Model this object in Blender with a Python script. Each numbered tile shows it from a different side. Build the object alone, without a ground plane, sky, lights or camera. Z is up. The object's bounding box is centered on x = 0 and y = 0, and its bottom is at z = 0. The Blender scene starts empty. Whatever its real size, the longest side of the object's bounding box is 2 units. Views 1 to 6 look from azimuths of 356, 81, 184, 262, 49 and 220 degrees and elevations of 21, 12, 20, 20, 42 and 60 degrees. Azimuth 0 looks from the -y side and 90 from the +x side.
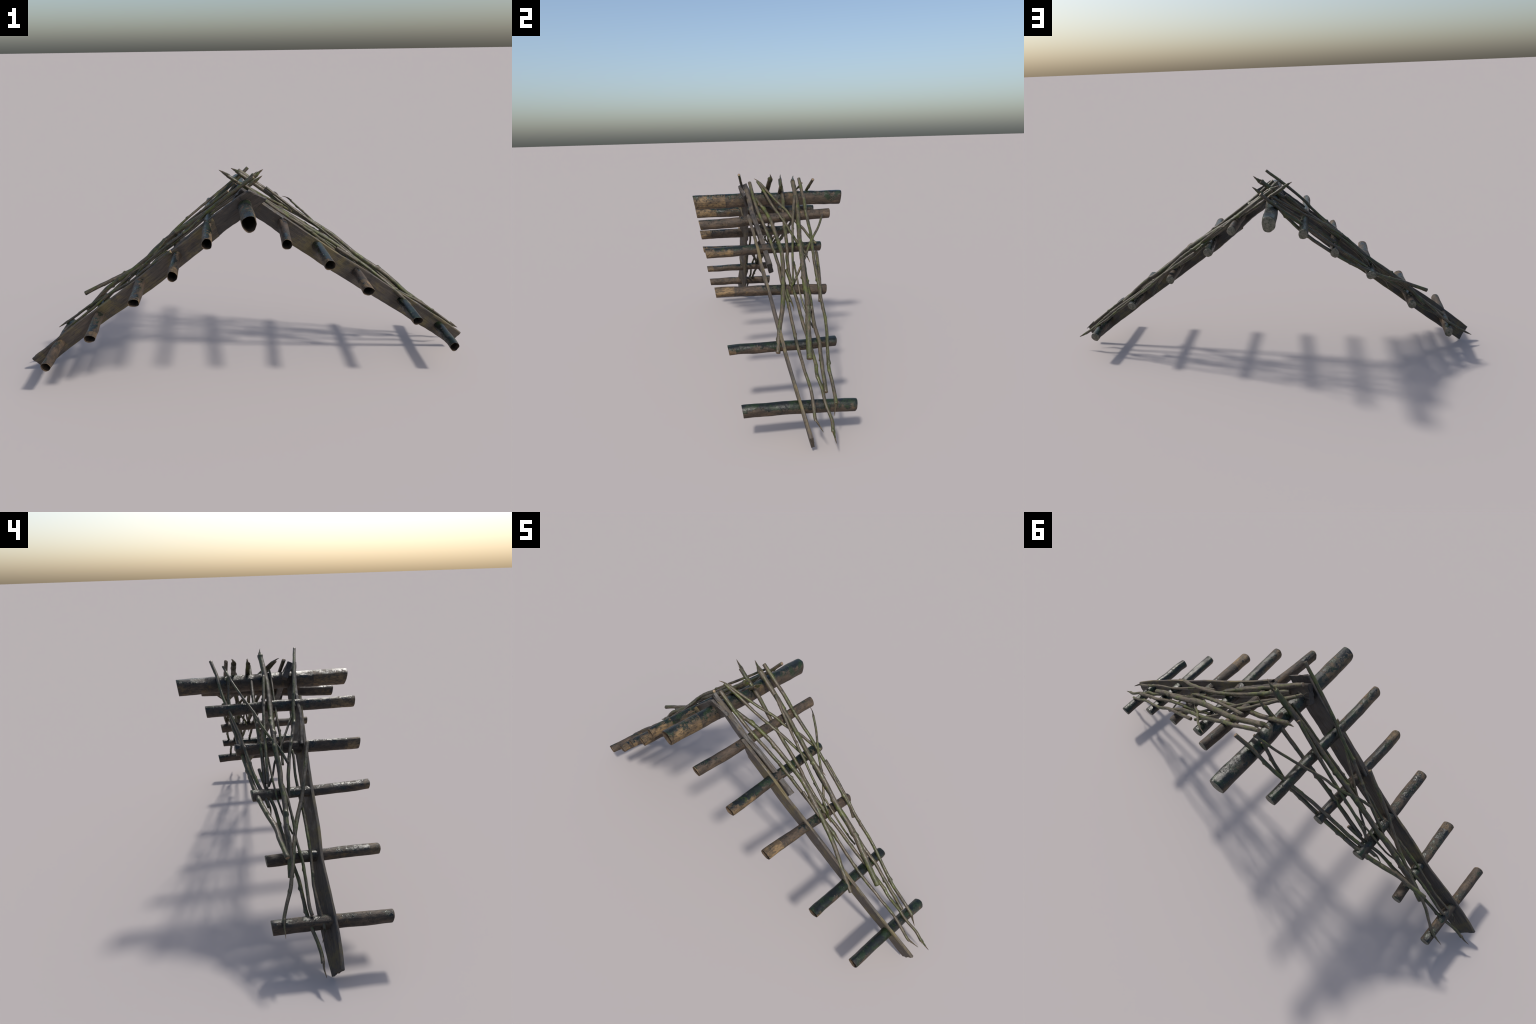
"""Gable roof frame: eleven bark logs laid across two pairs of leaning boards,
with a loose thatch of mossy twigs on each slope."""
import bpy, bmesh, math, random
from mathutils import Vector, Matrix, noise

# ------------------------------------------------------------------ nodes
def new_mat(name):
    m = bpy.data.materials.new(name)
    m.use_nodes = True
    nt = m.node_tree
    for n in list(nt.nodes):
        nt.nodes.remove(n)
    out = nt.nodes.new("ShaderNodeOutputMaterial")
    bsdf = nt.nodes.new("ShaderNodeBsdfPrincipled")
    nt.links.new(bsdf.outputs[0], out.inputs[0])
    return m, nt, bsdf


class N:
    """Small helper around a node tree."""
    def __init__(self, nt):
        self.nt = nt

    def _set(self, sock, v):
        if isinstance(v, bpy.types.NodeSocket):
            self.nt.links.new(v, sock)
        elif v is not None:
            sock.default_value = v

    def coord(self, scale=(1, 1, 1), rand=7.0):
        tc = self.nt.nodes.new("ShaderNodeTexCoord")
        mp = self.nt.nodes.new("ShaderNodeMapping")
        mp.inputs["Scale"].default_value = scale
        oi = self.nt.nodes.new("ShaderNodeObjectInfo")
        k = self.math("MULTIPLY", oi.outputs["Random"], rand)
        cmb = self.nt.nodes.new("ShaderNodeCombineXYZ")
        for i in range(3):
            self.nt.links.new(k, cmb.inputs[i])
        self.nt.links.new(tc.outputs["Object"], mp.inputs["Vector"])
        self.nt.links.new(cmb.outputs[0], mp.inputs["Location"])
        return mp.outputs[0]

    def noise(self, vec, scale, detail=4.0, rough=0.6, dist=0.0):
        n = self.nt.nodes.new("ShaderNodeTexNoise")
        n.inputs["Scale"].default_value = scale
        n.inputs["Detail"].default_value = detail
        n.inputs["Roughness"].default_value = rough
        n.inputs["Distortion"].default_value = dist
        self.nt.links.new(vec, n.inputs["Vector"])
        return n.outputs[0]

    def voronoi(self, vec, scale, feature="DISTANCE_TO_EDGE"):
        n = self.nt.nodes.new("ShaderNodeTexVoronoi")
        n.feature = feature
        n.inputs["Scale"].default_value = scale
        self.nt.links.new(vec, n.inputs["Vector"])
        return n.outputs["Distance"]

    def ramp(self, fac, a, b, smooth=True):
        n = self.nt.nodes.new("ShaderNodeMapRange")
        n.interpolation_type = "SMOOTHSTEP" if smooth else "LINEAR"
        n.inputs["From Min"].default_value = a
        n.inputs["From Max"].default_value = b
        self._set(n.inputs["Value"], fac)
        return n.outputs[0]

    def math(self, op, a, b=None):
        n = self.nt.nodes.new("ShaderNodeMath")
        n.operation = op
        self._set(n.inputs[0], a)
        self._set(n.inputs[1], b)
        return n.outputs[0]

    def mix(self, fac, a, b):
        n = self.nt.nodes.new("ShaderNodeMix")
        n.data_type = "RGBA"
        self._set(n.inputs[0], fac)
        for s, v in ((n.inputs[6], a), (n.inputs[7], b)):
            self._set(s, v if isinstance(v, bpy.types.NodeSocket) else (*v, 1))
        return n.outputs[2]

    def sep(self, vec):
        n = self.nt.nodes.new("ShaderNodeSeparateXYZ")
        self.nt.links.new(vec, n.inputs[0])
        return n.outputs

    def up(self):
        g = self.nt.nodes.new("ShaderNodeNewGeometry")
        return self.sep(g.outputs["Normal"])[2]

    def obj(self):
        tc = self.nt.nodes.new("ShaderNodeTexCoord")
        return self.sep(tc.outputs["Object"])

    def rnd(self):
        return self.nt.nodes.new("ShaderNodeObjectInfo").outputs["Random"]

    def bump(self, height, strength, dist, bsdf):
        n = self.nt.nodes.new("ShaderNodeBump")
        n.inputs["Strength"].default_value = strength
        n.inputs["Distance"].default_value = dist
        self.nt.links.new(height, n.inputs["Height"])
        self.nt.links.new(n.outputs[0], bsdf.inputs["Normal"])


def bark_material(sleeve_len, damp):
    """Damp bark: brown with ochre blotches, a bare tan sleeve of `sleeve_len`
    metres at the open end, and wet dark-green growth (more of it with `damp`),
    heaviest along the upper side."""
    m, nt, b = new_mat("damp_bark")
    k = N(nt)
    v = k.coord((1, 1, 1))
    vl = k.coord((.4, 1, 1))
    fine = k.noise(vl, 150, 6, 0.75)
    mid = k.noise(vl, 38, 7, 0.7, 0.3)
    big = k.noise(v, 9, 3, 0.55)
    col = k.mix(k.ramp(mid, .32, .68), (.026, .018, .0125), (.086, .058, .036))
    col = k.mix(k.math("MULTIPLY", k.ramp(k.noise(v, 16, 7, .7), .55, .66), .6), col, (0.1406, 0.0903, 0.0333))
    # bare sleeve: local x runs along the log from its open end
    x = k.obj()[0]
    edge = k.math("ADD", x, k.math("MULTIPLY", k.math("SUBTRACT", k.noise(v, 60, 3, .6), .5), .008))
    sleeve = k.math("LESS_THAN", edge, sleeve_len)
    tan = k.mix(k.ramp(k.noise(vl, 48, 7, .7), .34, .68), (.060, .041, .024), (.215, .140, .062))
    col = k.mix(k.math("MULTIPLY", sleeve, .85), col, tan)
    # short dark checks in the bark
    chk = k.noise(k.coord((1.6, .7, .7)), 55, 3, .5, 1.2)
    crk = k.math("SUBTRACT", 1.0, k.ramp(k.math("ABSOLUTE", k.math("SUBTRACT", chk, .5)), .004, .022))
    crk = k.math("MULTIPLY", crk, k.ramp(k.noise(v, 24, 3, .6), .52, .60))
    col = k.mix(k.math("MULTIPLY", crk, .75), col, (0.0118, 0.0089, 0.0067))
    # grime in the pores
    col = k.mix(k.math("MULTIPLY", k.ramp(fine, .47, .62), .72), col, (0.0192, 0.0148, 0.0111))
    # dark wet growth
    up = k.up()
    speck = k.noise(v, 120, 6, .8)
    field = k.math("ADD", k.math("MULTIPLY", k.noise(v, 21, 10, .78, .2), .85), k.math("MULTIPLY", up, .17))
    field = k.math("ADD", field, k.math("MULTIPLY", big, .35))
    field = k.math("ADD", field, k.math("MULTIPLY", k.math("SUBTRACT", speck, .5), .30))
    field = k.math("SUBTRACT", field, k.math("MULTIPLY", sleeve, .07))
    field = k.math("ADD", field, damp)
    stain = k.ramp(field, .56, .76)
    wet = k.ramp(field, .675, .745)
    col = k.mix(k.math("MULTIPLY", stain, .55), col, (0.0222, 0.0185, 0.0141))
    green = k.mix(k.ramp(k.noise(v, 30, 5, .65), .45, .62), (0.0081, 0.0104, 0.0096), (0.0126, 0.0229, 0.0096))
    col = k.mix(wet, col, green)
    moss = k.math("MULTIPLY", k.ramp(k.noise(v, 17, 7, .75), .60, .68), stain)
    col = k.mix(k.math("MULTIPLY", moss, .8), col, (0.0252, 0.0385, 0.0067))
    nt.links.new(col, b.inputs["Base Color"])
    rough = k.math("SUBTRACT", .62, k.math("MULTIPLY", wet, .42))
    rough = k.math("ADD", rough, k.math("MULTIPLY", k.math("SUBTRACT", fine, .5), .3))
    nt.links.new(rough, b.inputs["Roughness"])
    b.inputs["Specular IOR Level"].default_value = .42
    h = k.math("ADD", k.math("MULTIPLY", mid, .6), k.math("MULTIPLY", fine, .4))
    h = k.math("SUBTRACT", h, k.math("MULTIPLY", crk, .5))
    h = k.math("MULTIPLY", h, k.math("SUBTRACT", 1.0, k.math("MULTIPLY", wet, .45)))
    h = k.math("ADD", h, k.math("MULTIPLY", wet, .30))
    k.bump(h, .7, .008, b)
    return m


def cut_material():
    """Sawn log end, grey with green algae flecks."""
    m, nt, b = new_mat("weathered_cut_end")
    k = N(nt)
    v = k.coord()
    n1 = k.noise(v, 75, 6, .7)
    col = k.mix(k.ramp(n1, .35, .65), (.105, .095, .070), (.190, .168, .125))
    col = k.mix(k.math("MULTIPLY", k.ramp(k.noise(v, 110, 5, .7), .5, .6), .8), col, (.050, .062, .034))
    nt.links.new(col, b.inputs["Base Color"])
    b.inputs["Roughness"].default_value = .75
    k.bump(n1, .4, .003, b)
    return m


def inner_material():
    """Dark rotted inside of the hollow logs."""
    m, nt, b = new_mat("rotten_hollow")
    k = N(nt)
    v = k.coord((.4, 1, 1))
    n1 = k.noise(v, 70, 5, .7)
    col = k.mix(k.ramp(n1, .35, .65), (.035, .025, .016), (.090, .060, .036))
    nt.links.new(col, b.inputs["Base Color"])
    b.inputs["Roughness"].default_value = .9
    k.bump(n1, .4, .004, b)
    return m


def board_material(damp=0.0):
    """Weathered split board: grey-brown grain, yellow lichen, damp darkening."""
    m, nt, b = new_mat("weathered_board")
    k = N(nt)
    v = k.coord()
    vg = k.coord((.05, 1, 1))
    grain = k.noise(vg, 230, 6, .7, .2)
    wide = k.noise(k.coord((.12, 1, 1)), 60, 6, .65, .5)
    col = k.mix(k.ramp(grain, .3, .7), (.036, .029, .024), (.078, .063, .050))
    col = k.mix(k.math("MULTIPLY", k.ramp(wide, .48, .70), .5), col, (.098, .072, .052))
    lich = k.ramp(k.math("ADD", k.noise(v, 7, 8, .7), k.math("MULTIPLY", k.math("SUBTRACT", grain, .5), .25)), .47 + damp * .6, .62 + damp * .6)
    col = k.mix(k.math("MULTIPLY", lich, .66), col, (.128, .100, .034))
    dark = k.ramp(k.math("ADD", k.noise(v, 15, 8, .74, .5), damp), .51, .62)
    col = k.mix(k.math("MULTIPLY", dark, .7), col, (0.0167, 0.0160, 0.0152))
    crackn = k.noise(k.coord((.035, 1, 1)), 120, 3, .5, .3)
    crk = k.math("SUBTRACT", 1.0, k.ramp(k.math("ABSOLUTE", k.math("SUBTRACT", crackn, .5)), .0, .018))
    col = k.mix(k.math("MULTIPLY", crk, .55), col, (0.0182, 0.0144, 0.0114))
    nt.links.new(col, b.inputs["Base Color"])
    nt.links.new(k.math("SUBTRACT", .72, k.math("MULTIPLY", dark, .3)), b.inputs["Roughness"])
    h = k.math("SUBTRACT", k.math("MULTIPLY", grain, .7), k.math("MULTIPLY", crk, .6))
    k.bump(h, .5, .004, b)
    return m


def twig_material():
    m, nt, b = new_mat("mossy_twig")
    k = N(nt)
    v = k.coord()
    vg = k.coord((.12, 1, 1))
    grain = k.noise(vg, 260, 4, .6)
    spot = k.noise(v, 150, 4, .7)
    col = k.mix(k.ramp(grain, .3, .7), (0.0326, 0.0252, 0.0170), (0.0947, 0.0747, 0.0474))
    gmask = k.ramp(k.math("ADD", k.noise(k.coord((.35, 1, 1)), 34, 5, .62, .3),
                          k.math("MULTIPLY", k.math("SUBTRACT", spot, .5), .35)), .455, .585)
    green = k.mix(k.ramp(k.noise(v, 45, 4, .6), .4, .66), (0.0259, 0.0318, 0.0089), (0.0651, 0.0814, 0.0104))
    col = k.mix(k.math("MULTIPLY", gmask, .78), col, green)
    och = k.ramp(k.noise(v, 19, 4, .6), .66, .74)
    col = k.mix(k.math("MULTIPLY", och, .6), col, (0.1214, 0.0880, 0.0303))
    dk = k.ramp(k.noise(k.coord((.3, 1, 1)), 52, 5, .7), .56, .66)
    col = k.mix(k.math("MULTIPLY", dk, .74), col, (0.0121, 0.0133, 0.0091))
    col = k.mix(k.math("MULTIPLY", k.ramp(spot, .6, .7), .35), col, (0.1153, 0.1092, 0.0789))
    nt.links.new(col, b.inputs["Base Color"])
    nt.links.new(k.math("SUBTRACT", .58, k.math("MULTIPLY", k.ramp(spot, .45, .62), .34)), b.inputs["Roughness"])
    h = k.math("ADD", k.math("MULTIPLY", grain, .5), k.math("MULTIPLY", spot, .5))
    k.bump(h, .6, .003, b)
    return m


def wood_material(name, c0, c1):
    """Freshly broken wood at the twig ends."""
    m, nt, b = new_mat(name)
    k = N(nt)
    n1 = k.noise(k.coord((.2, 1, 1)), 300, 4, .6)
    nt.links.new(k.mix(k.ramp(n1, .35, .65), c0, c1), b.inputs["Base Color"])
    b.inputs["Roughness"].default_value = .6
    return m


CUT = cut_material()
INNER = inner_material()
BOARD = board_material()
DAMP_BOARD = board_material(.08)
TWIG = twig_material()
PITH = wood_material("pale_pith", (.12, .080, .046), (.22, .150, .090))
SPLINT = wood_material("splintered_wood", (.035, .028, .018), (.15, .105, .055))

# ------------------------------------------------------------------ helpers
ROOT = bpy.data.objects.new("wooden_roof_frame", None)
bpy.context.scene.collection.objects.link(ROOT)
ROOT["label"] = "gable roof frame of bark logs, boards and mossy twigs"
ROOT["category"] = "roof frame"


def frame_from(x_axis, up=Vector((0, 0, 1))):
    """Rotation whose local X is x_axis and local Z is as near `up` as it can be."""
    x = x_axis.normalized()
    y = up.cross(x).normalized()
    z = x.cross(y)
    return Matrix((x, y, z)).transposed()


def add_object(name, bm, mats, origin, rot, smooth_angle=50, parent=ROOT):
    """bm is in world space; the object gets its own frame at `origin`."""
    mat = Matrix.Translation(origin) @ rot.to_4x4()
    bm.transform(mat.inverted())
    bmesh.ops.recalc_face_normals(bm, faces=bm.faces[:])
    me = bpy.data.meshes.new(name)
    bm.to_mesh(me)
    bm.free()
    for m in mats:
        me.materials.append(m)
    for p in me.polygons:
        p.use_smooth = True
    me.set_sharp_from_angle(angle=math.radians(smooth_angle))
    ob = bpy.data.objects.new(name, me)
    ob.matrix_world = mat
    bpy.context.scene.collection.objects.link(ob)
    ob.parent = parent
    return ob


def catmull(pts, step):
    P = [Vector(p) for p in pts]
    P = [P[0] * 2 - P[1]] + P + [P[-1] * 2 - P[-2]]
    out = []
    for i in range(1, len(P) - 2):
        p0, p1, p2, p3 = P[i - 1:i + 3]
        d01 = max((p1 - p0).length, 1e-5) ** .5
        d12 = max((p2 - p1).length, 1e-5) ** .5
        d23 = max((p3 - p2).length, 1e-5) ** .5
        m1 = (p2 - p1) + d12 * ((p1 - p0) / d01 - (p2 - p0) / (d01 + d12))
        m2 = (p2 - p1) + d12 * ((p3 - p2) / d23 - (p3 - p1) / (d12 + d23))
        n = max(2, int((p2 - p1).length / step))
        for j in range(n):
            t = j / n
            t2, t3 = t * t, t * t * t
            out.append((2 * t3 - 3 * t2 + 1) * p1 + (t3 - 2 * t2 + t) * m1
                       + (-2 * t3 + 3 * t2) * p2 + (t3 - t2) * m2)
    out.append(P[-2].copy())
    return out


def ring_faces(bm, a, b, mi=0):
    n = len(a)
    for i in range(n):
        f = bm.faces.new((a[i], a[(i + 1) % n], b[(i + 1) % n], b[i]))
        f.material_index = mi


def cap(bm, ring, centre, mi, flip=False):
    c = bm.verts.new(centre)
    n = len(ring)
    for i in range(n):
        f = bm.faces.new((ring[i], ring[(i + 1) % n], c))
        f.material_index = mi


# ------------------------------------------------------------------ logs
LOG_COUNT = 0


def log(front, back, r_front, r_back, bow=(0, 0), sleeve=0.0, damp=0.0, name="log"):
    """Round log from its hollow open end (front, -y) to its sawn end (back, +y).
    r_* are (half width, half height); bow bends the middle by (dx, dz)."""
    global LOG_COUNT
    LOG_COUNT += 1
    rng = random.Random(100 + LOG_COUNT)
    a, b = Vector(front), Vector(back)
    rot = frame_from(b - a)
    side, up = -rot.col[1], rot.col[2]
    ph = [rng.uniform(0, 6.28) for _ in range(4)]
    seed = Vector((rng.uniform(0, 50), rng.uniform(0, 50), rng.uniform(0, 50)))
    M, SEG = 26, 64
    bm = bmesh.new()
    L = (b - a).length

    def point(t, i, shrink=1.0, inset=0.0):
        w = 6.28318 * i / M
        c, s = math.cos(w), math.sin(w)
        rx = r_front[0] + (r_back[0] - r_front[0]) * t
        rz = r_front[1] + (r_back[1] - r_front[1]) * t
        k = 1 + .035 * math.cos(3 * w + ph[0]) + .025 * math.cos(4 * w + ph[1] + 2 * t) + .015 * math.cos(7 * w + ph[2])
        axis = a.lerp(b, t)
        bend = 4 * t * (1 - t)
        axis = axis + Vector((bow[0] * bend, 0, bow[1] * bend))
        wob = noise.noise_vector(seed + Vector((t * 3.5, 0, 0))) * (.0036 * min(1, bend * 2.5))
        q = Vector((axis.x + wob.x, axis.y * 9, axis.z + wob.z))
        lump = noise.noise(seed + Vector((c * 1.1, s * 1.1, t * L * 13))) * .085
        lump += noise.noise(seed + Vector((c * 2.6, s * 2.6, t * L * 40))) * .028
        lump += abs(noise.noise(seed + Vector((c * 5, s * 5, t * L * 26)))) * .03
        kk = (k + lump + .03) * shrink
        # sawn slightly off square: the upper side is the longer one
        slant = s * rz * (-.17 * (1 - t) ** 6 + .12 * t ** 6)
        off = side * (c * rx * kk) + up * (s * rz * kk)
        p = axis + Vector((wob.x, 0, wob.z)) + off
        p += (b - a).normalized() * (slant + inset)
        return p

    rings = []
    for j in range(SEG + 1):
        t = j / SEG
        rings.append([bm.verts.new(point(t, i, .985 if j in (0, SEG) else 1)) for i in range(M)])
    for j in range(SEG):
        ring_faces(bm, rings[j], rings[j + 1], 0)
    # sawn back end with a soft worn edge
    e1 = [bm.verts.new(point(1, i, .93, .0012)) for i in range(M)]
    ring_faces(bm, rings[-1], e1, 1)
    cap(bm, e1, b + (b - a).normalized() * .0014, 1)
    # hollow front end: a thin shell of bark round a deep dark cavity
    inner = [[bm.verts.new(point(t, i, .955 if j == 0 else .93)) for i in range(M)]
             for j, t in enumerate((0.0, .01, .06, .2, .45, .7, .93))]
    ring_faces(bm, rings[0], inner[0], 0)
    for j in range(len(inner) - 1):
        ring_faces(bm, inner[j], inner[j + 1], 2)
    cap(bm, inner[-1], a.lerp(b, .93), 2)
    add_object(name, bm, [bark_material(sleeve, damp), CUT, INNER], a, rot, 55)


# ------------------------------------------------------------------ boards
BOARD_COUNT = 0


def board(top, bottom, thick, mat=BOARD, name="board"):
    """Plank on edge. `top` and `bottom` are matching control points of the two
    long edges of its -y face, `thick` its depth towards +y."""
    global BOARD_COUNT
    BOARD_COUNT += 1
    rng = random.Random(900 + BOARD_COUNT)
    T = catmull(top, .012)
    n = len(T)
    B = catmull(bottom, .006)

    def at(P, t):
        f = t * (len(P) - 1)
        i = min(int(f), len(P) - 2)
        return P[i].lerp(P[i + 1], f - i)
    seed = Vector((rng.uniform(0, 40), 3.3, rng.uniform(0, 40)))
    rot = frame_from(Vector(top[-1]) - Vector(top[0]))
    bm = bmesh.new()
    HB, SEG = 10, 90
    rings = []
    for j in range(SEG + 1):
        t = j / SEG
        p, q = at(T, t), at(B, t)
        down = (q - p)
        H = down.length
        along = (at(T, min(1, t + .01)) - at(T, max(0, t - .01))).normalized()
        nrm = along.cross(down).normalized()
        if nrm.y < 0:
            nrm = -nrm
        e_t = noise.noise(seed + Vector((t * 8, 0, 0))) * .0025 + noise.noise(seed + Vector((t * 30, 5, 0))) * .0012
        e_b = noise.noise(seed + Vector((t * 8, 9, 0))) * .0025 + noise.noise(seed + Vector((t * 30, 15, 0))) * .0012
        dn = down.normalized()
        end = min(t, 1 - t) * SEG
        ring = []
        c = .0022
        prof = [(c, 0)] + [(H * k / HB, 0) for k in range(1, HB)] + [(H - c, 0), (H, c), (H, thick - c), (H - c, thick)] \
            + [(H * k / HB, thick) for k in range(HB - 1, 0, -1)] + [(c, thick), (0, thick - c), (0, c)]
        for (s, d) in prof:
            f = s / H
            o = p + dn * (s + e_t * (1 - f) + e_b * f) + nrm * d
            g = noise.noise(seed + Vector((t * 14, f * 5, d * 300))) * .0011
            g += noise.noise(seed + Vector((t * 5, f * 26, d * 300))) * .0010
            o += nrm * g
            if j in (0, SEG):
                o += along * noise.noise(seed + Vector((f * 6, d * 200, t * 7))) * .006
            ring.append(bm.verts.new(o))
        rings.append(ring)
    for j in range(SEG):
        ring_faces(bm, rings[j], rings[j + 1])
    for r in (rings[0], rings[-1]):
        cen = sum((v.co for v in r), Vector()) / len(r)
        cap(bm, r, cen, 0)
    add_object(name, bm, [mat], Vector(top[0]), rot, 40)


# ------------------------------------------------------------------ twigs
TWIG_COUNT = 0


def twig(pts, r0, r1, end0="cut", end1="cut"):
    """Crooked twig along a spine of control points. r0/r1: radius at either
    end. 'cut' ends are clean, 'split' ends are snapped and run out to a splinter."""
    global TWIG_COUNT
    TWIG_COUNT += 1
    rng = random.Random(4000 + TWIG_COUNT)
    path = catmull(pts, .0055)
    n = len(path)
    acc = [0.0]
    for i in range(1, n):
        acc.append(acc[-1] + (path[i] - path[i - 1]).length)
    L = acc[-1]
    tip = min(.042, L * .14)
    s0 = tip if end0 == "split" else 0
    s1 = L - tip if end1 == "split" else L
    knots = [(rng.uniform(.04, .96) * L, rng.uniform(0, 6.28), rng.uniform(.25, .75)) for _ in range(int(2 + L * 9))]
    seed = Vector((rng.uniform(0, 60), rng.uniform(0, 60), rng.uniform(0, 60)))
    M = 12
    rot = frame_from(path[-1] - path[0])
    bm = bmesh.new()
    u = rot.col[2].copy()
    rings, centres = [], []
    info = []
    for i in range(n):
        d = (path[min(i + 1, n - 1)] - path[max(i - 1, 0)]).normalized()
        u = (u - d * u.dot(d)).normalized()
        v = d.cross(u)
        info.append((path[i], d, u.copy(), v))

    def radius(s):
        t = s / L
        return (r0 + (r1 - r0) * t) * (1.08 + .10 * noise.noise(seed + Vector((s * 14, 0, 0))) + .05 * noise.noise(seed + Vector((s * 55, 4, 0))))

    for i in range(n):
        s = acc[i]
        if s < s0 - 1e-6 or s > s1 + 1e-6:
            continue
        p, d, uu, vv = info[i]
        r = radius(s)
        wander = noise.noise_vector(seed + Vector((s * 22, 1, 7)))
        wander -= d * wander.dot(d)
        p = p + wander * .0011
        ring = []
        for j in range(M):
            w = 6.28318 * j / M
            k = 1 + .07 * math.cos(2 * w + seed.x + s * 6) + .05 * noise.noise(seed + Vector((math.cos(w) * 2, math.sin(w) * 2, s * 60)))
            for (ks, kw, ka) in knots:
                ds = s - ks
                if -.016 < ds < .010:
                    fall = math.exp(-(ds / (.0032 if ds > 0 else .0075)) ** 2)
                    dw = math.cos(w - kw)
                    if dw > 0:
                        k += ka * fall * dw ** 3
            ring.append(bm.verts.new(p + (uu * math.cos(w) + vv * math.sin(w)) * (r * k)))
        rings.append((ring, p, d, r, i))
    for a, b in zip(rings, rings[1:]):
        ring_faces(bm, a[0], b[0], 0)

    for which, (ring, p, d, r, idx) in (("a", rings[0]), ("b", rings[-1])):
        kind = end0 if which == "a" else end1
        out = -d if which == "a" else d
        if kind == "cut":
            lip = [bm.verts.new(p + (v.co - p) * .8 + out * (r * .12)) for v in ring]
            ring_faces(bm, ring, lip, 0)
            cap(bm, lip, p + out * (r * .14), 1)
            continue
        # snapped: ragged collar, then a splinter that runs out along the spine
        w0 = rng.uniform(0, 6.28)
        uu, vv = info[idx][2], info[idx][3]
        rag = []
        for j, v in enumerate(ring):
            w = 6.28318 * j / M
            k = .5 + .5 * math.cos(w - w0)
            rag.append(bm.verts.new(p + (v.co - p) * .72 + out * (r * (-.2 + 1.5 * k + rng.uniform(-.35, .35)))))
        ring_faces(bm, ring, rag, 0)
        cap(bm, rag, p - out * (r * .6), 2)
        seq = [k for k in range(n) if (acc[k] <= s0 if which == "a" else acc[k] >= s1)]
        if which == "a":
            seq = seq[::-1]
        for extra in range(3):
            we = w0 + rng.uniform(.7, 5.4)
            base = p + (uu * math.cos(we) + vv * math.sin(we)) * (r * .55) - out * (r * .5)
            length = r * rng.uniform(1.4, 3.2)
            bend = (uu * rng.uniform(-1, 1) + vv * rng.uniform(-1, 1)) * (r * .35)
            rg = [bm.verts.new(base + (uu * math.cos(6.28318 * j / 5) + vv * math.sin(6.28318 * j / 5)) * (r * rng.uniform(.22, .32))) for j in range(5)]
            cap(bm, rg, base, 2)
            cap(bm, rg, base + out * length + bend, 2)
        lean = (uu * math.cos(w0) + vv * math.sin(w0)) * (r * .42)
        prev = None
        start = p - out * (r * .8) + lean
        line = [start] + [path[k] + lean * max(0, 1 - (m + 1) / len(seq)) for m, k in enumerate(seq)]
        for m, c in enumerate(line):
            f = m / (len(line) - 1)
            rr = r * (.72 * (1 - f) ** .8) + .0007
            rg = [bm.verts.new(c + (uu * math.cos(6.28318 * j / 6) * 1.2 + vv * math.sin(6.28318 * j / 6) * .75)
                               * rr * (1 + rng.uniform(-.15, .15))) for j in range(6)]
            if prev:
                ring_faces(bm, prev, rg, 0 if f < .7 else 2)
            else:
                cap(bm, rg, c, 2)
            prev = rg
        cap(bm, prev, line[-1] + out * .001, 2)
    add_object("twig", bm, [TWIG, PITH, SPLINT], path[0], rot, 60)


# ------------------------------------------------------------------ build
# ridge log, then the five logs of the +x slope and of the -x slope
log((-.026, -.357, .748), (-.042, .355, .743), (.0275, .0325), (.0285, .0335), (.000, .000), 0.145, 0.045)

log((.114, -.341, .659), (.129, .253, .687), (.0185, .0215), (.0190, .0210), (.002, .000), 0.000, -0.100)
log((.282, -.327, .563), (.256, .175, .563), (.0205, .0210), (.0200, .0200), (.000, .002), 0.115, 0.050)
log((.446, -.304, .436), (.452, .146, .421), (.0220, .0190), (.0180, .0205), (.000, .002), 0.075, -0.070)
log((.670, -.279, .279), (.662, .125, .277), (.0205, .0185), (.0190, .0185), (.000, -.002), 0.025, 0.080)
log((.855, -.255, .131), (.864, .139, .118), (.0190, .0220), (.0190, .0230), (.000, .003), 0.000, 0.080)

log((-.183, -.345, .673), (-.178, .252, .666), (.0190, .0220), (.0195, .0225), (.000, .003), 0.100, 0.030)
log((-.319, -.324, .540), (-.315, .157, .546), (.0190, .0225), (.0180, .0225), (.000, .000), 0.050, 0.000)
log((-.476, -.309, .430), (-.483, .124, .424), (.0220, .0170), (.0225, .0200), (.000, -.004), 0.020, -0.030)
log((-.668, -.283, .268), (-.677, .109, .267), (.0220, .0175), (.0185, .0195), (.000, .000), 0.035, -0.040)
log((-.867, -.261, .134), (-.851, .124, .130), (.0190, .0215), (.0180, .0240), (.000, .001), 0.000, -0.050)

# boards on edge: lower and upper one of each slope, the lower lapped on the -y side
board([(0.130, -0.129, 0.698), (0.261, -0.114, 0.599), (0.365, -0.108, 0.522), (0.475, -0.100, 0.446), (0.589, -0.091, 0.365), (0.706, -0.084, 0.283), (0.828, -0.072, 0.194), (0.920, -0.061, 0.125), (0.979, -0.052, 0.077)],
      [(0.128, -0.101, 0.592), (0.205, -0.097, 0.536), (0.300, -0.095, 0.467), (0.405, -0.085, 0.393), (0.515, -0.078, 0.316), (0.625, -0.070, 0.239), (0.740, -0.058, 0.155), (0.850, -0.046, 0.077), (0.935, -0.037, 0.014)], .0115)
board([(-.045, -.124, .820), (.045, -.116, .756), (.110, -.112, .704), (.200, -.098, .635), (.345, -.077, .514)],
      [(-.080, -.096, .762), (.008, -.092, .697), (.072, -.092, .650), (.160, -.080, .573), (.300, -.062, .463)], .0215, DAMP_BOARD)
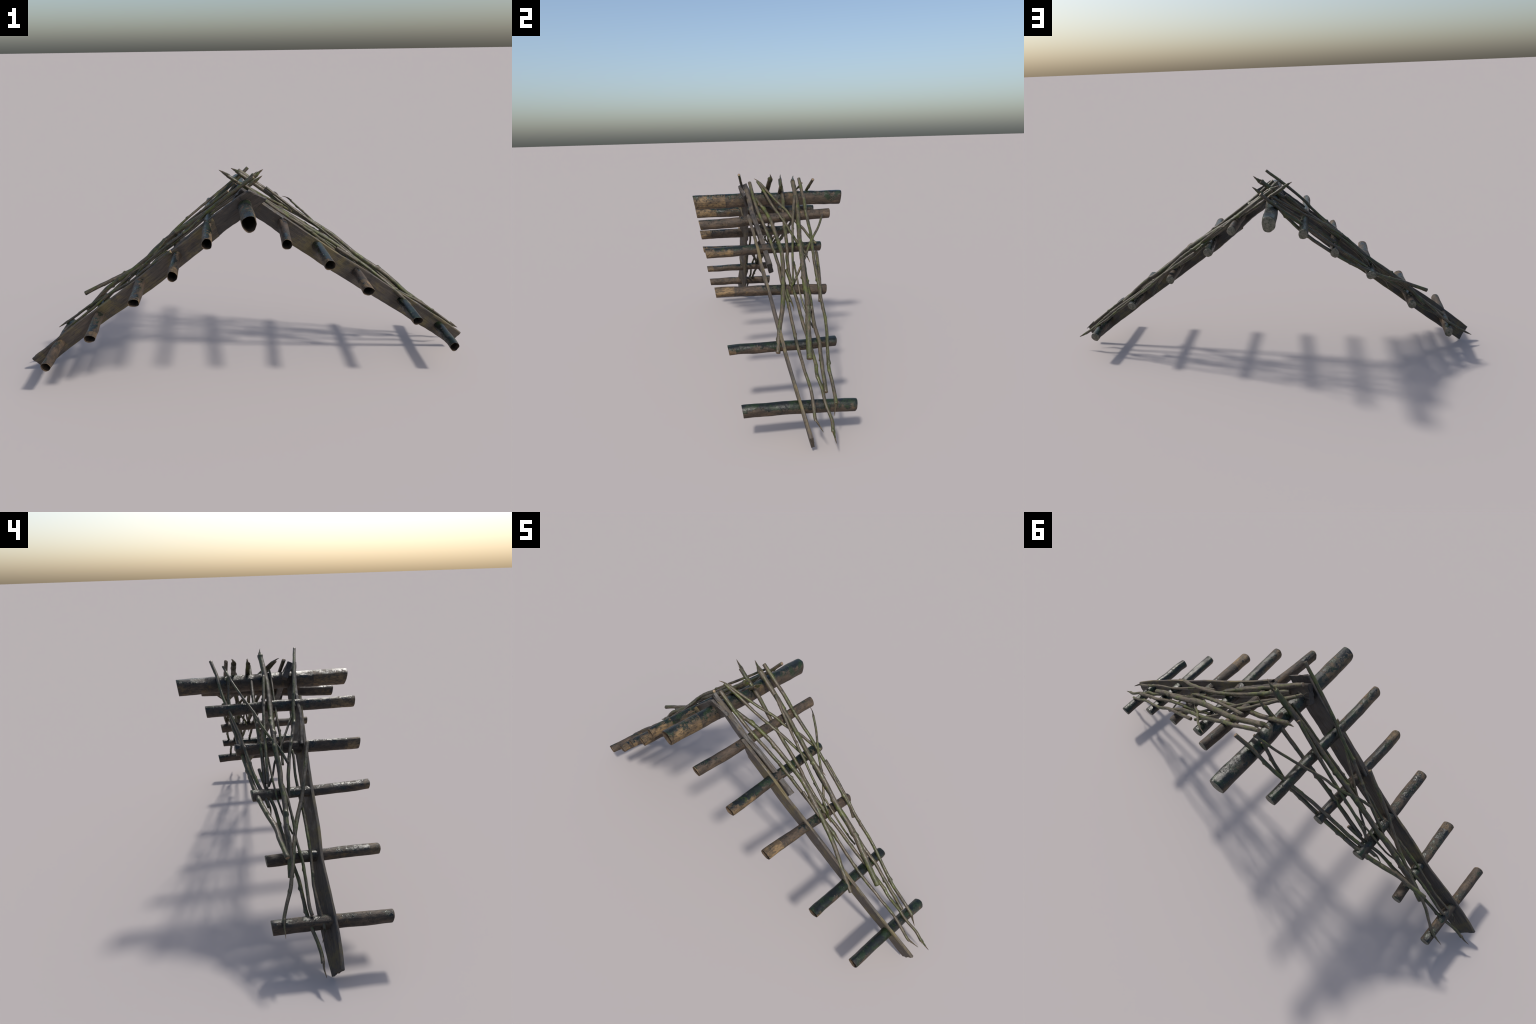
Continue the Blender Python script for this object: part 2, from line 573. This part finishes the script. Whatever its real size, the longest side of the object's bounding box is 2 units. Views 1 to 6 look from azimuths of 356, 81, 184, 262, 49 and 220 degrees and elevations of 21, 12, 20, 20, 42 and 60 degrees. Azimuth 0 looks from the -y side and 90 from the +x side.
board([(-.160, -.136, .705), (-.272, -.122, .615), (-.385, -.109, .525), (-.473, -.102, .453), (-.614, -.093, .347), (-.722, -.080, .268), (-.825, -.080, .193), (-.915, -.079, .120), (-.990, -.069, .060)],
      [(-.136, -.104, .618), (-.225, -.094, .546), (-.340, -.088, .456), (-.425, -.081, .390), (-.565, -.068, .288), (-.670, -.054, .211), (-.780, -.045, .128), (-.875, -.046, .055), (-.947, -.052, .000)], .0115)
board([(-0.016, -0.149, 0.818), (-0.070, -0.135, 0.780), (-0.146, -0.123, 0.722), (-0.250, -0.118, 0.640), (-0.345, -0.100, 0.560)],
      [(0.058, -0.132, 0.775), (-0.044, -0.114, 0.694), (-0.110, -0.106, 0.643), (-0.205, -0.094, 0.564), (-0.290, -0.086, 0.498)], .0130, DAMP_BOARD)

# twigs of the +x slope, then of the -x slope
twig([(-0.031, -0.090, 0.830), (0.088, -0.079, 0.730), (0.266, -0.045, 0.595), (0.387, -0.027, 0.490), (0.498, -0.014, 0.407), (0.532, -0.006, 0.377), (0.543, -0.006, 0.366)],
     0.0075, 0.0057, 'cut', 'split')
twig([(0.371, -0.033, 0.523), (0.450, -0.037, 0.469), (0.520, -0.030, 0.418), (0.617, -0.027, 0.338), (0.666, -0.027, 0.301), (0.771, -0.024, 0.238), (0.827, -0.018, 0.199), (0.868, -0.016, 0.168), (0.926, -0.022, 0.123), (0.936, -0.021, 0.116), (0.971, -0.005, 0.091)],
     0.0060, 0.0049, 'cut', 'split')
twig([(0.014, -0.078, 0.766), (0.142, -0.032, 0.688), (0.263, -0.015, 0.604), (0.350, -0.012, 0.548), (0.440, -0.027, 0.481), (0.562, -0.055, 0.388), (0.618, -0.077, 0.341), (0.699, -0.101, 0.264)],
     0.0079, 0.0080, 'cut', 'cut')
twig([(-0.055, -0.050, 0.832), (-0.006, -0.030, 0.794), (0.094, 0.002, 0.720), (0.184, 0.040, 0.654), (0.244, 0.059, 0.610), (0.337, 0.099, 0.539), (0.364, 0.104, 0.516)],
     0.0058, 0.0046, 'cut', 'split')
twig([(-0.069, -0.063, 0.845), (-0.059, -0.050, 0.837), (0.060, 0.018, 0.750), (0.115, 0.053, 0.711), (0.161, 0.073, 0.678), (0.211, 0.107, 0.641), (0.266, 0.132, 0.601), (0.292, 0.148, 0.584)],
     0.0058, 0.0057, 'split', 'cut')
twig([(-0.129, 0.078, 0.857), (-0.106, 0.071, 0.842), (0.023, 0.059, 0.754), (0.124, 0.041, 0.685), (0.220, 0.029, 0.622), (0.303, 0.020, 0.561), (0.335, 0.012, 0.537), (0.499, -0.003, 0.419)],
     0.0078, 0.0067, 'split', 'split')
twig([(0.395, -0.005, 0.498), (0.514, 0.012, 0.403), (0.601, 0.013, 0.347), (0.758, 0.025, 0.234), (0.793, 0.021, 0.211), (0.843, 0.028, 0.170), (0.874, 0.027, 0.147), (0.931, 0.036, 0.103), (0.971, 0.030, 0.077), (0.999, 0.031, 0.062)],
     0.0059, 0.0058, 'cut', 'split')
twig([(0.075, 0.104, 0.769), (0.198, 0.068, 0.673), (0.315, 0.041, 0.585), (0.454, 0.010, 0.468), (0.493, 0.000, 0.421)],
     0.0056, 0.0043, 'cut', 'split')
twig([(0.364, 0.035, 0.523), (0.400, 0.032, 0.502), (0.444, 0.030, 0.470), (0.513, 0.032, 0.404), (0.554, 0.044, 0.348), (0.575, 0.064, 0.303)],
     0.0035, 0.0033, 'cut', 'cut')
twig([(0.160, 0.216, 0.697), (0.179, 0.209, 0.692), (0.241, 0.172, 0.642), (0.294, 0.128, 0.597), (0.371, 0.076, 0.529), (0.404, 0.049, 0.496), (0.428, 0.026, 0.462), (0.440, 0.008, 0.423)],
     0.0042, 0.0048, 'split', 'cut')
twig([(-0.076, 0.132, 0.852), (-0.053, 0.123, 0.838), (-0.031, 0.120, 0.823), (0.089, 0.112, 0.736), (0.145, 0.104, 0.695), (0.299, 0.076, 0.596), (0.368, 0.068, 0.550), (0.491, 0.051, 0.448), (0.549, 0.047, 0.408), (0.578, 0.039, 0.389), (0.588, 0.040, 0.383), (0.638, 0.027, 0.344), (0.743, 0.007, 0.249)],
     0.0095, 0.0097, 'split', 'cut')
twig([(-0.043, 0.152, 0.839), (0.073, 0.148, 0.753), (0.147, 0.140, 0.698), (0.234, 0.137, 0.634), (0.399, 0.116, 0.517), (0.451, 0.112, 0.471), (0.497, 0.111, 0.426), (0.523, 0.104, 0.392)],
     0.0070, 0.0062, 'cut', 'cut')
twig([(0.326, 0.141, 0.552), (0.359, 0.138, 0.529), (0.485, 0.116, 0.441), (0.525, 0.108, 0.409), (0.574, 0.106, 0.367), (0.627, 0.101, 0.329), (0.768, 0.071, 0.221), (0.822, 0.070, 0.179), (0.867, 0.066, 0.149), (0.887, 0.062, 0.134), (0.912, 0.049, 0.110)],
     0.0062, 0.0056, 'cut', 'split')
twig([(0.268, 0.092, 0.585), (0.305, 0.088, 0.555), (0.331, 0.084, 0.530), (0.379, 0.078, 0.496), (0.527, 0.064, 0.405), (0.630, 0.056, 0.327), (0.680, 0.058, 0.292), (0.742, 0.049, 0.250), (0.850, 0.038, 0.168)],
     0.0057, 0.0070, 'cut', 'cut')
twig([(0.001, 0.211, 0.836), (-0.059, 0.192, 0.778), (-0.128, 0.182, 0.722), (-0.277, 0.138, 0.600), (-0.442, 0.102, 0.471), (-0.510, 0.075, 0.411), (-0.540, 0.068, 0.386), (-0.560, 0.070, 0.368)],
     0.0071, 0.0059, 'cut', 'split')
twig([(-0.035, 0.165, 0.818), (-0.133, 0.127, 0.748), (-0.265, 0.066, 0.658), (-0.301, 0.053, 0.630), (-0.344, 0.030, 0.596), (-0.371, 0.009, 0.571), (-0.423, -0.022, 0.516)],
     0.0045, 0.0048, 'cut', 'cut')
twig([(-0.056, 0.148, 0.776), (-0.096, 0.152, 0.726), (-0.119, 0.156, 0.702), (-0.178, 0.158, 0.645), (-0.252, 0.146, 0.582), (-0.355, 0.128, 0.507), (-0.422, 0.116, 0.466), (-0.413, 0.120, 0.475), (-0.478, 0.109, 0.438), (-0.531, 0.097, 0.410), (-0.652, 0.065, 0.360), (-0.679, 0.064, 0.349), (-0.753, 0.052, 0.316)],
     0.0065, 0.0085, 'cut', 'cut')
twig([(0.055, 0.050, 0.833), (-0.076, 0.053, 0.739), (-0.205, 0.063, 0.653), (-0.271, 0.063, 0.601), (-0.352, 0.063, 0.530), (-0.489, 0.074, 0.431)],
     0.0079, 0.0072, 'split', 'split')
twig([(-0.400, 0.083, 0.493), (-0.469, 0.070, 0.441), (-0.545, 0.049, 0.385), (-0.598, 0.045, 0.344), (-0.637, 0.037, 0.312), (-0.710, 0.017, 0.237), (-0.736, 0.011, 0.215), (-0.838, 0.009, 0.153), (-0.937, -0.012, 0.078), (-0.973, -0.008, 0.057), (-0.999, -0.011, 0.044)],
     0.0057, 0.0057, 'cut', 'split')
twig([(-0.093, 0.007, 0.780), (-0.263, 0.038, 0.648), (-0.414, 0.056, 0.529), (-0.461, 0.062, 0.478), (-0.491, 0.070, 0.422)],
     0.0060, 0.0048, 'cut', 'split')
twig([(-0.347, 0.050, 0.573), (-0.398, 0.047, 0.529), (-0.479, 0.045, 0.471), (-0.515, 0.040, 0.432), (-0.529, 0.036, 0.412), (-0.553, 0.024, 0.371), (-0.583, -0.002, 0.309)],
     0.0035, 0.0030, 'cut', 'cut')
twig([(-0.241, -0.081, 0.659), (-0.368, -0.003, 0.554), (-0.408, 0.025, 0.517), (-0.445, 0.042, 0.478), (-0.467, 0.059, 0.449)],
     0.0042, 0.0039, 'cut', 'cut')
twig([(0.054, -0.005, 0.872), (0.037, 0.001, 0.860), (-0.103, -0.004, 0.755), (-0.225, 0.005, 0.668), (-0.356, 0.016, 0.581), (-0.451, 0.014, 0.492), (-0.485, 0.019, 0.465), (-0.530, 0.016, 0.430), (-0.641, 0.030, 0.350), (-0.660, 0.029, 0.333), (-0.747, 0.040, 0.239)],
     0.0100, 0.0094, 'split', 'cut')
twig([(0.006, -0.144, 0.870), (-0.090, -0.120, 0.800), (-0.160, -0.103, 0.743), (-0.230, -0.084, 0.675), (-0.277, -0.077, 0.633), (-0.383, -0.037, 0.545), (-0.457, -0.015, 0.478), (-0.484, -0.010, 0.449), (-0.506, -0.006, 0.418)],
     0.0062, 0.0056, 'cut', 'cut')
twig([(-0.360, -0.050, 0.545), (-0.388, -0.051, 0.522), (-0.408, -0.048, 0.506), (-0.446, -0.045, 0.465), (-0.504, -0.048, 0.408), (-0.571, -0.048, 0.358), (-0.643, -0.043, 0.314), (-0.703, -0.039, 0.268), (-0.780, -0.029, 0.210), (-0.867, -0.035, 0.142), (-0.882, -0.035, 0.128), (-0.910, -0.022, 0.099)],
     0.0049, 0.0051, 'cut', 'split')
twig([(-0.339, -0.114, 0.564), (-0.466, -0.070, 0.461), (-0.515, -0.051, 0.415), (-0.556, -0.030, 0.383), (-0.612, -0.006, 0.346), (-0.738, 0.034, 0.261), (-0.782, 0.049, 0.225), (-0.861, 0.089, 0.158), (-0.907, 0.092, 0.129)],
     0.0073, 0.0053, 'cut', 'split')
twig([(-0.476, 0.014, 0.464), (-0.503, 0.007, 0.443), (-0.524, 0.005, 0.430), (-0.611, -0.002, 0.352), (-0.641, 0.001, 0.328), (-0.716, -0.007, 0.266), (-0.834, -0.001, 0.174), (-0.851, -0.004, 0.160)],
     0.0047, 0.0058, 'cut', 'cut')
twig([(-0.035, -0.027, 0.790), (-0.064, -0.028, 0.766), (-0.245, -0.017, 0.635), (-0.321, -0.016, 0.573), (-0.408, -0.005, 0.505)],
     0.0046, 0.0044, 'cut', 'cut')
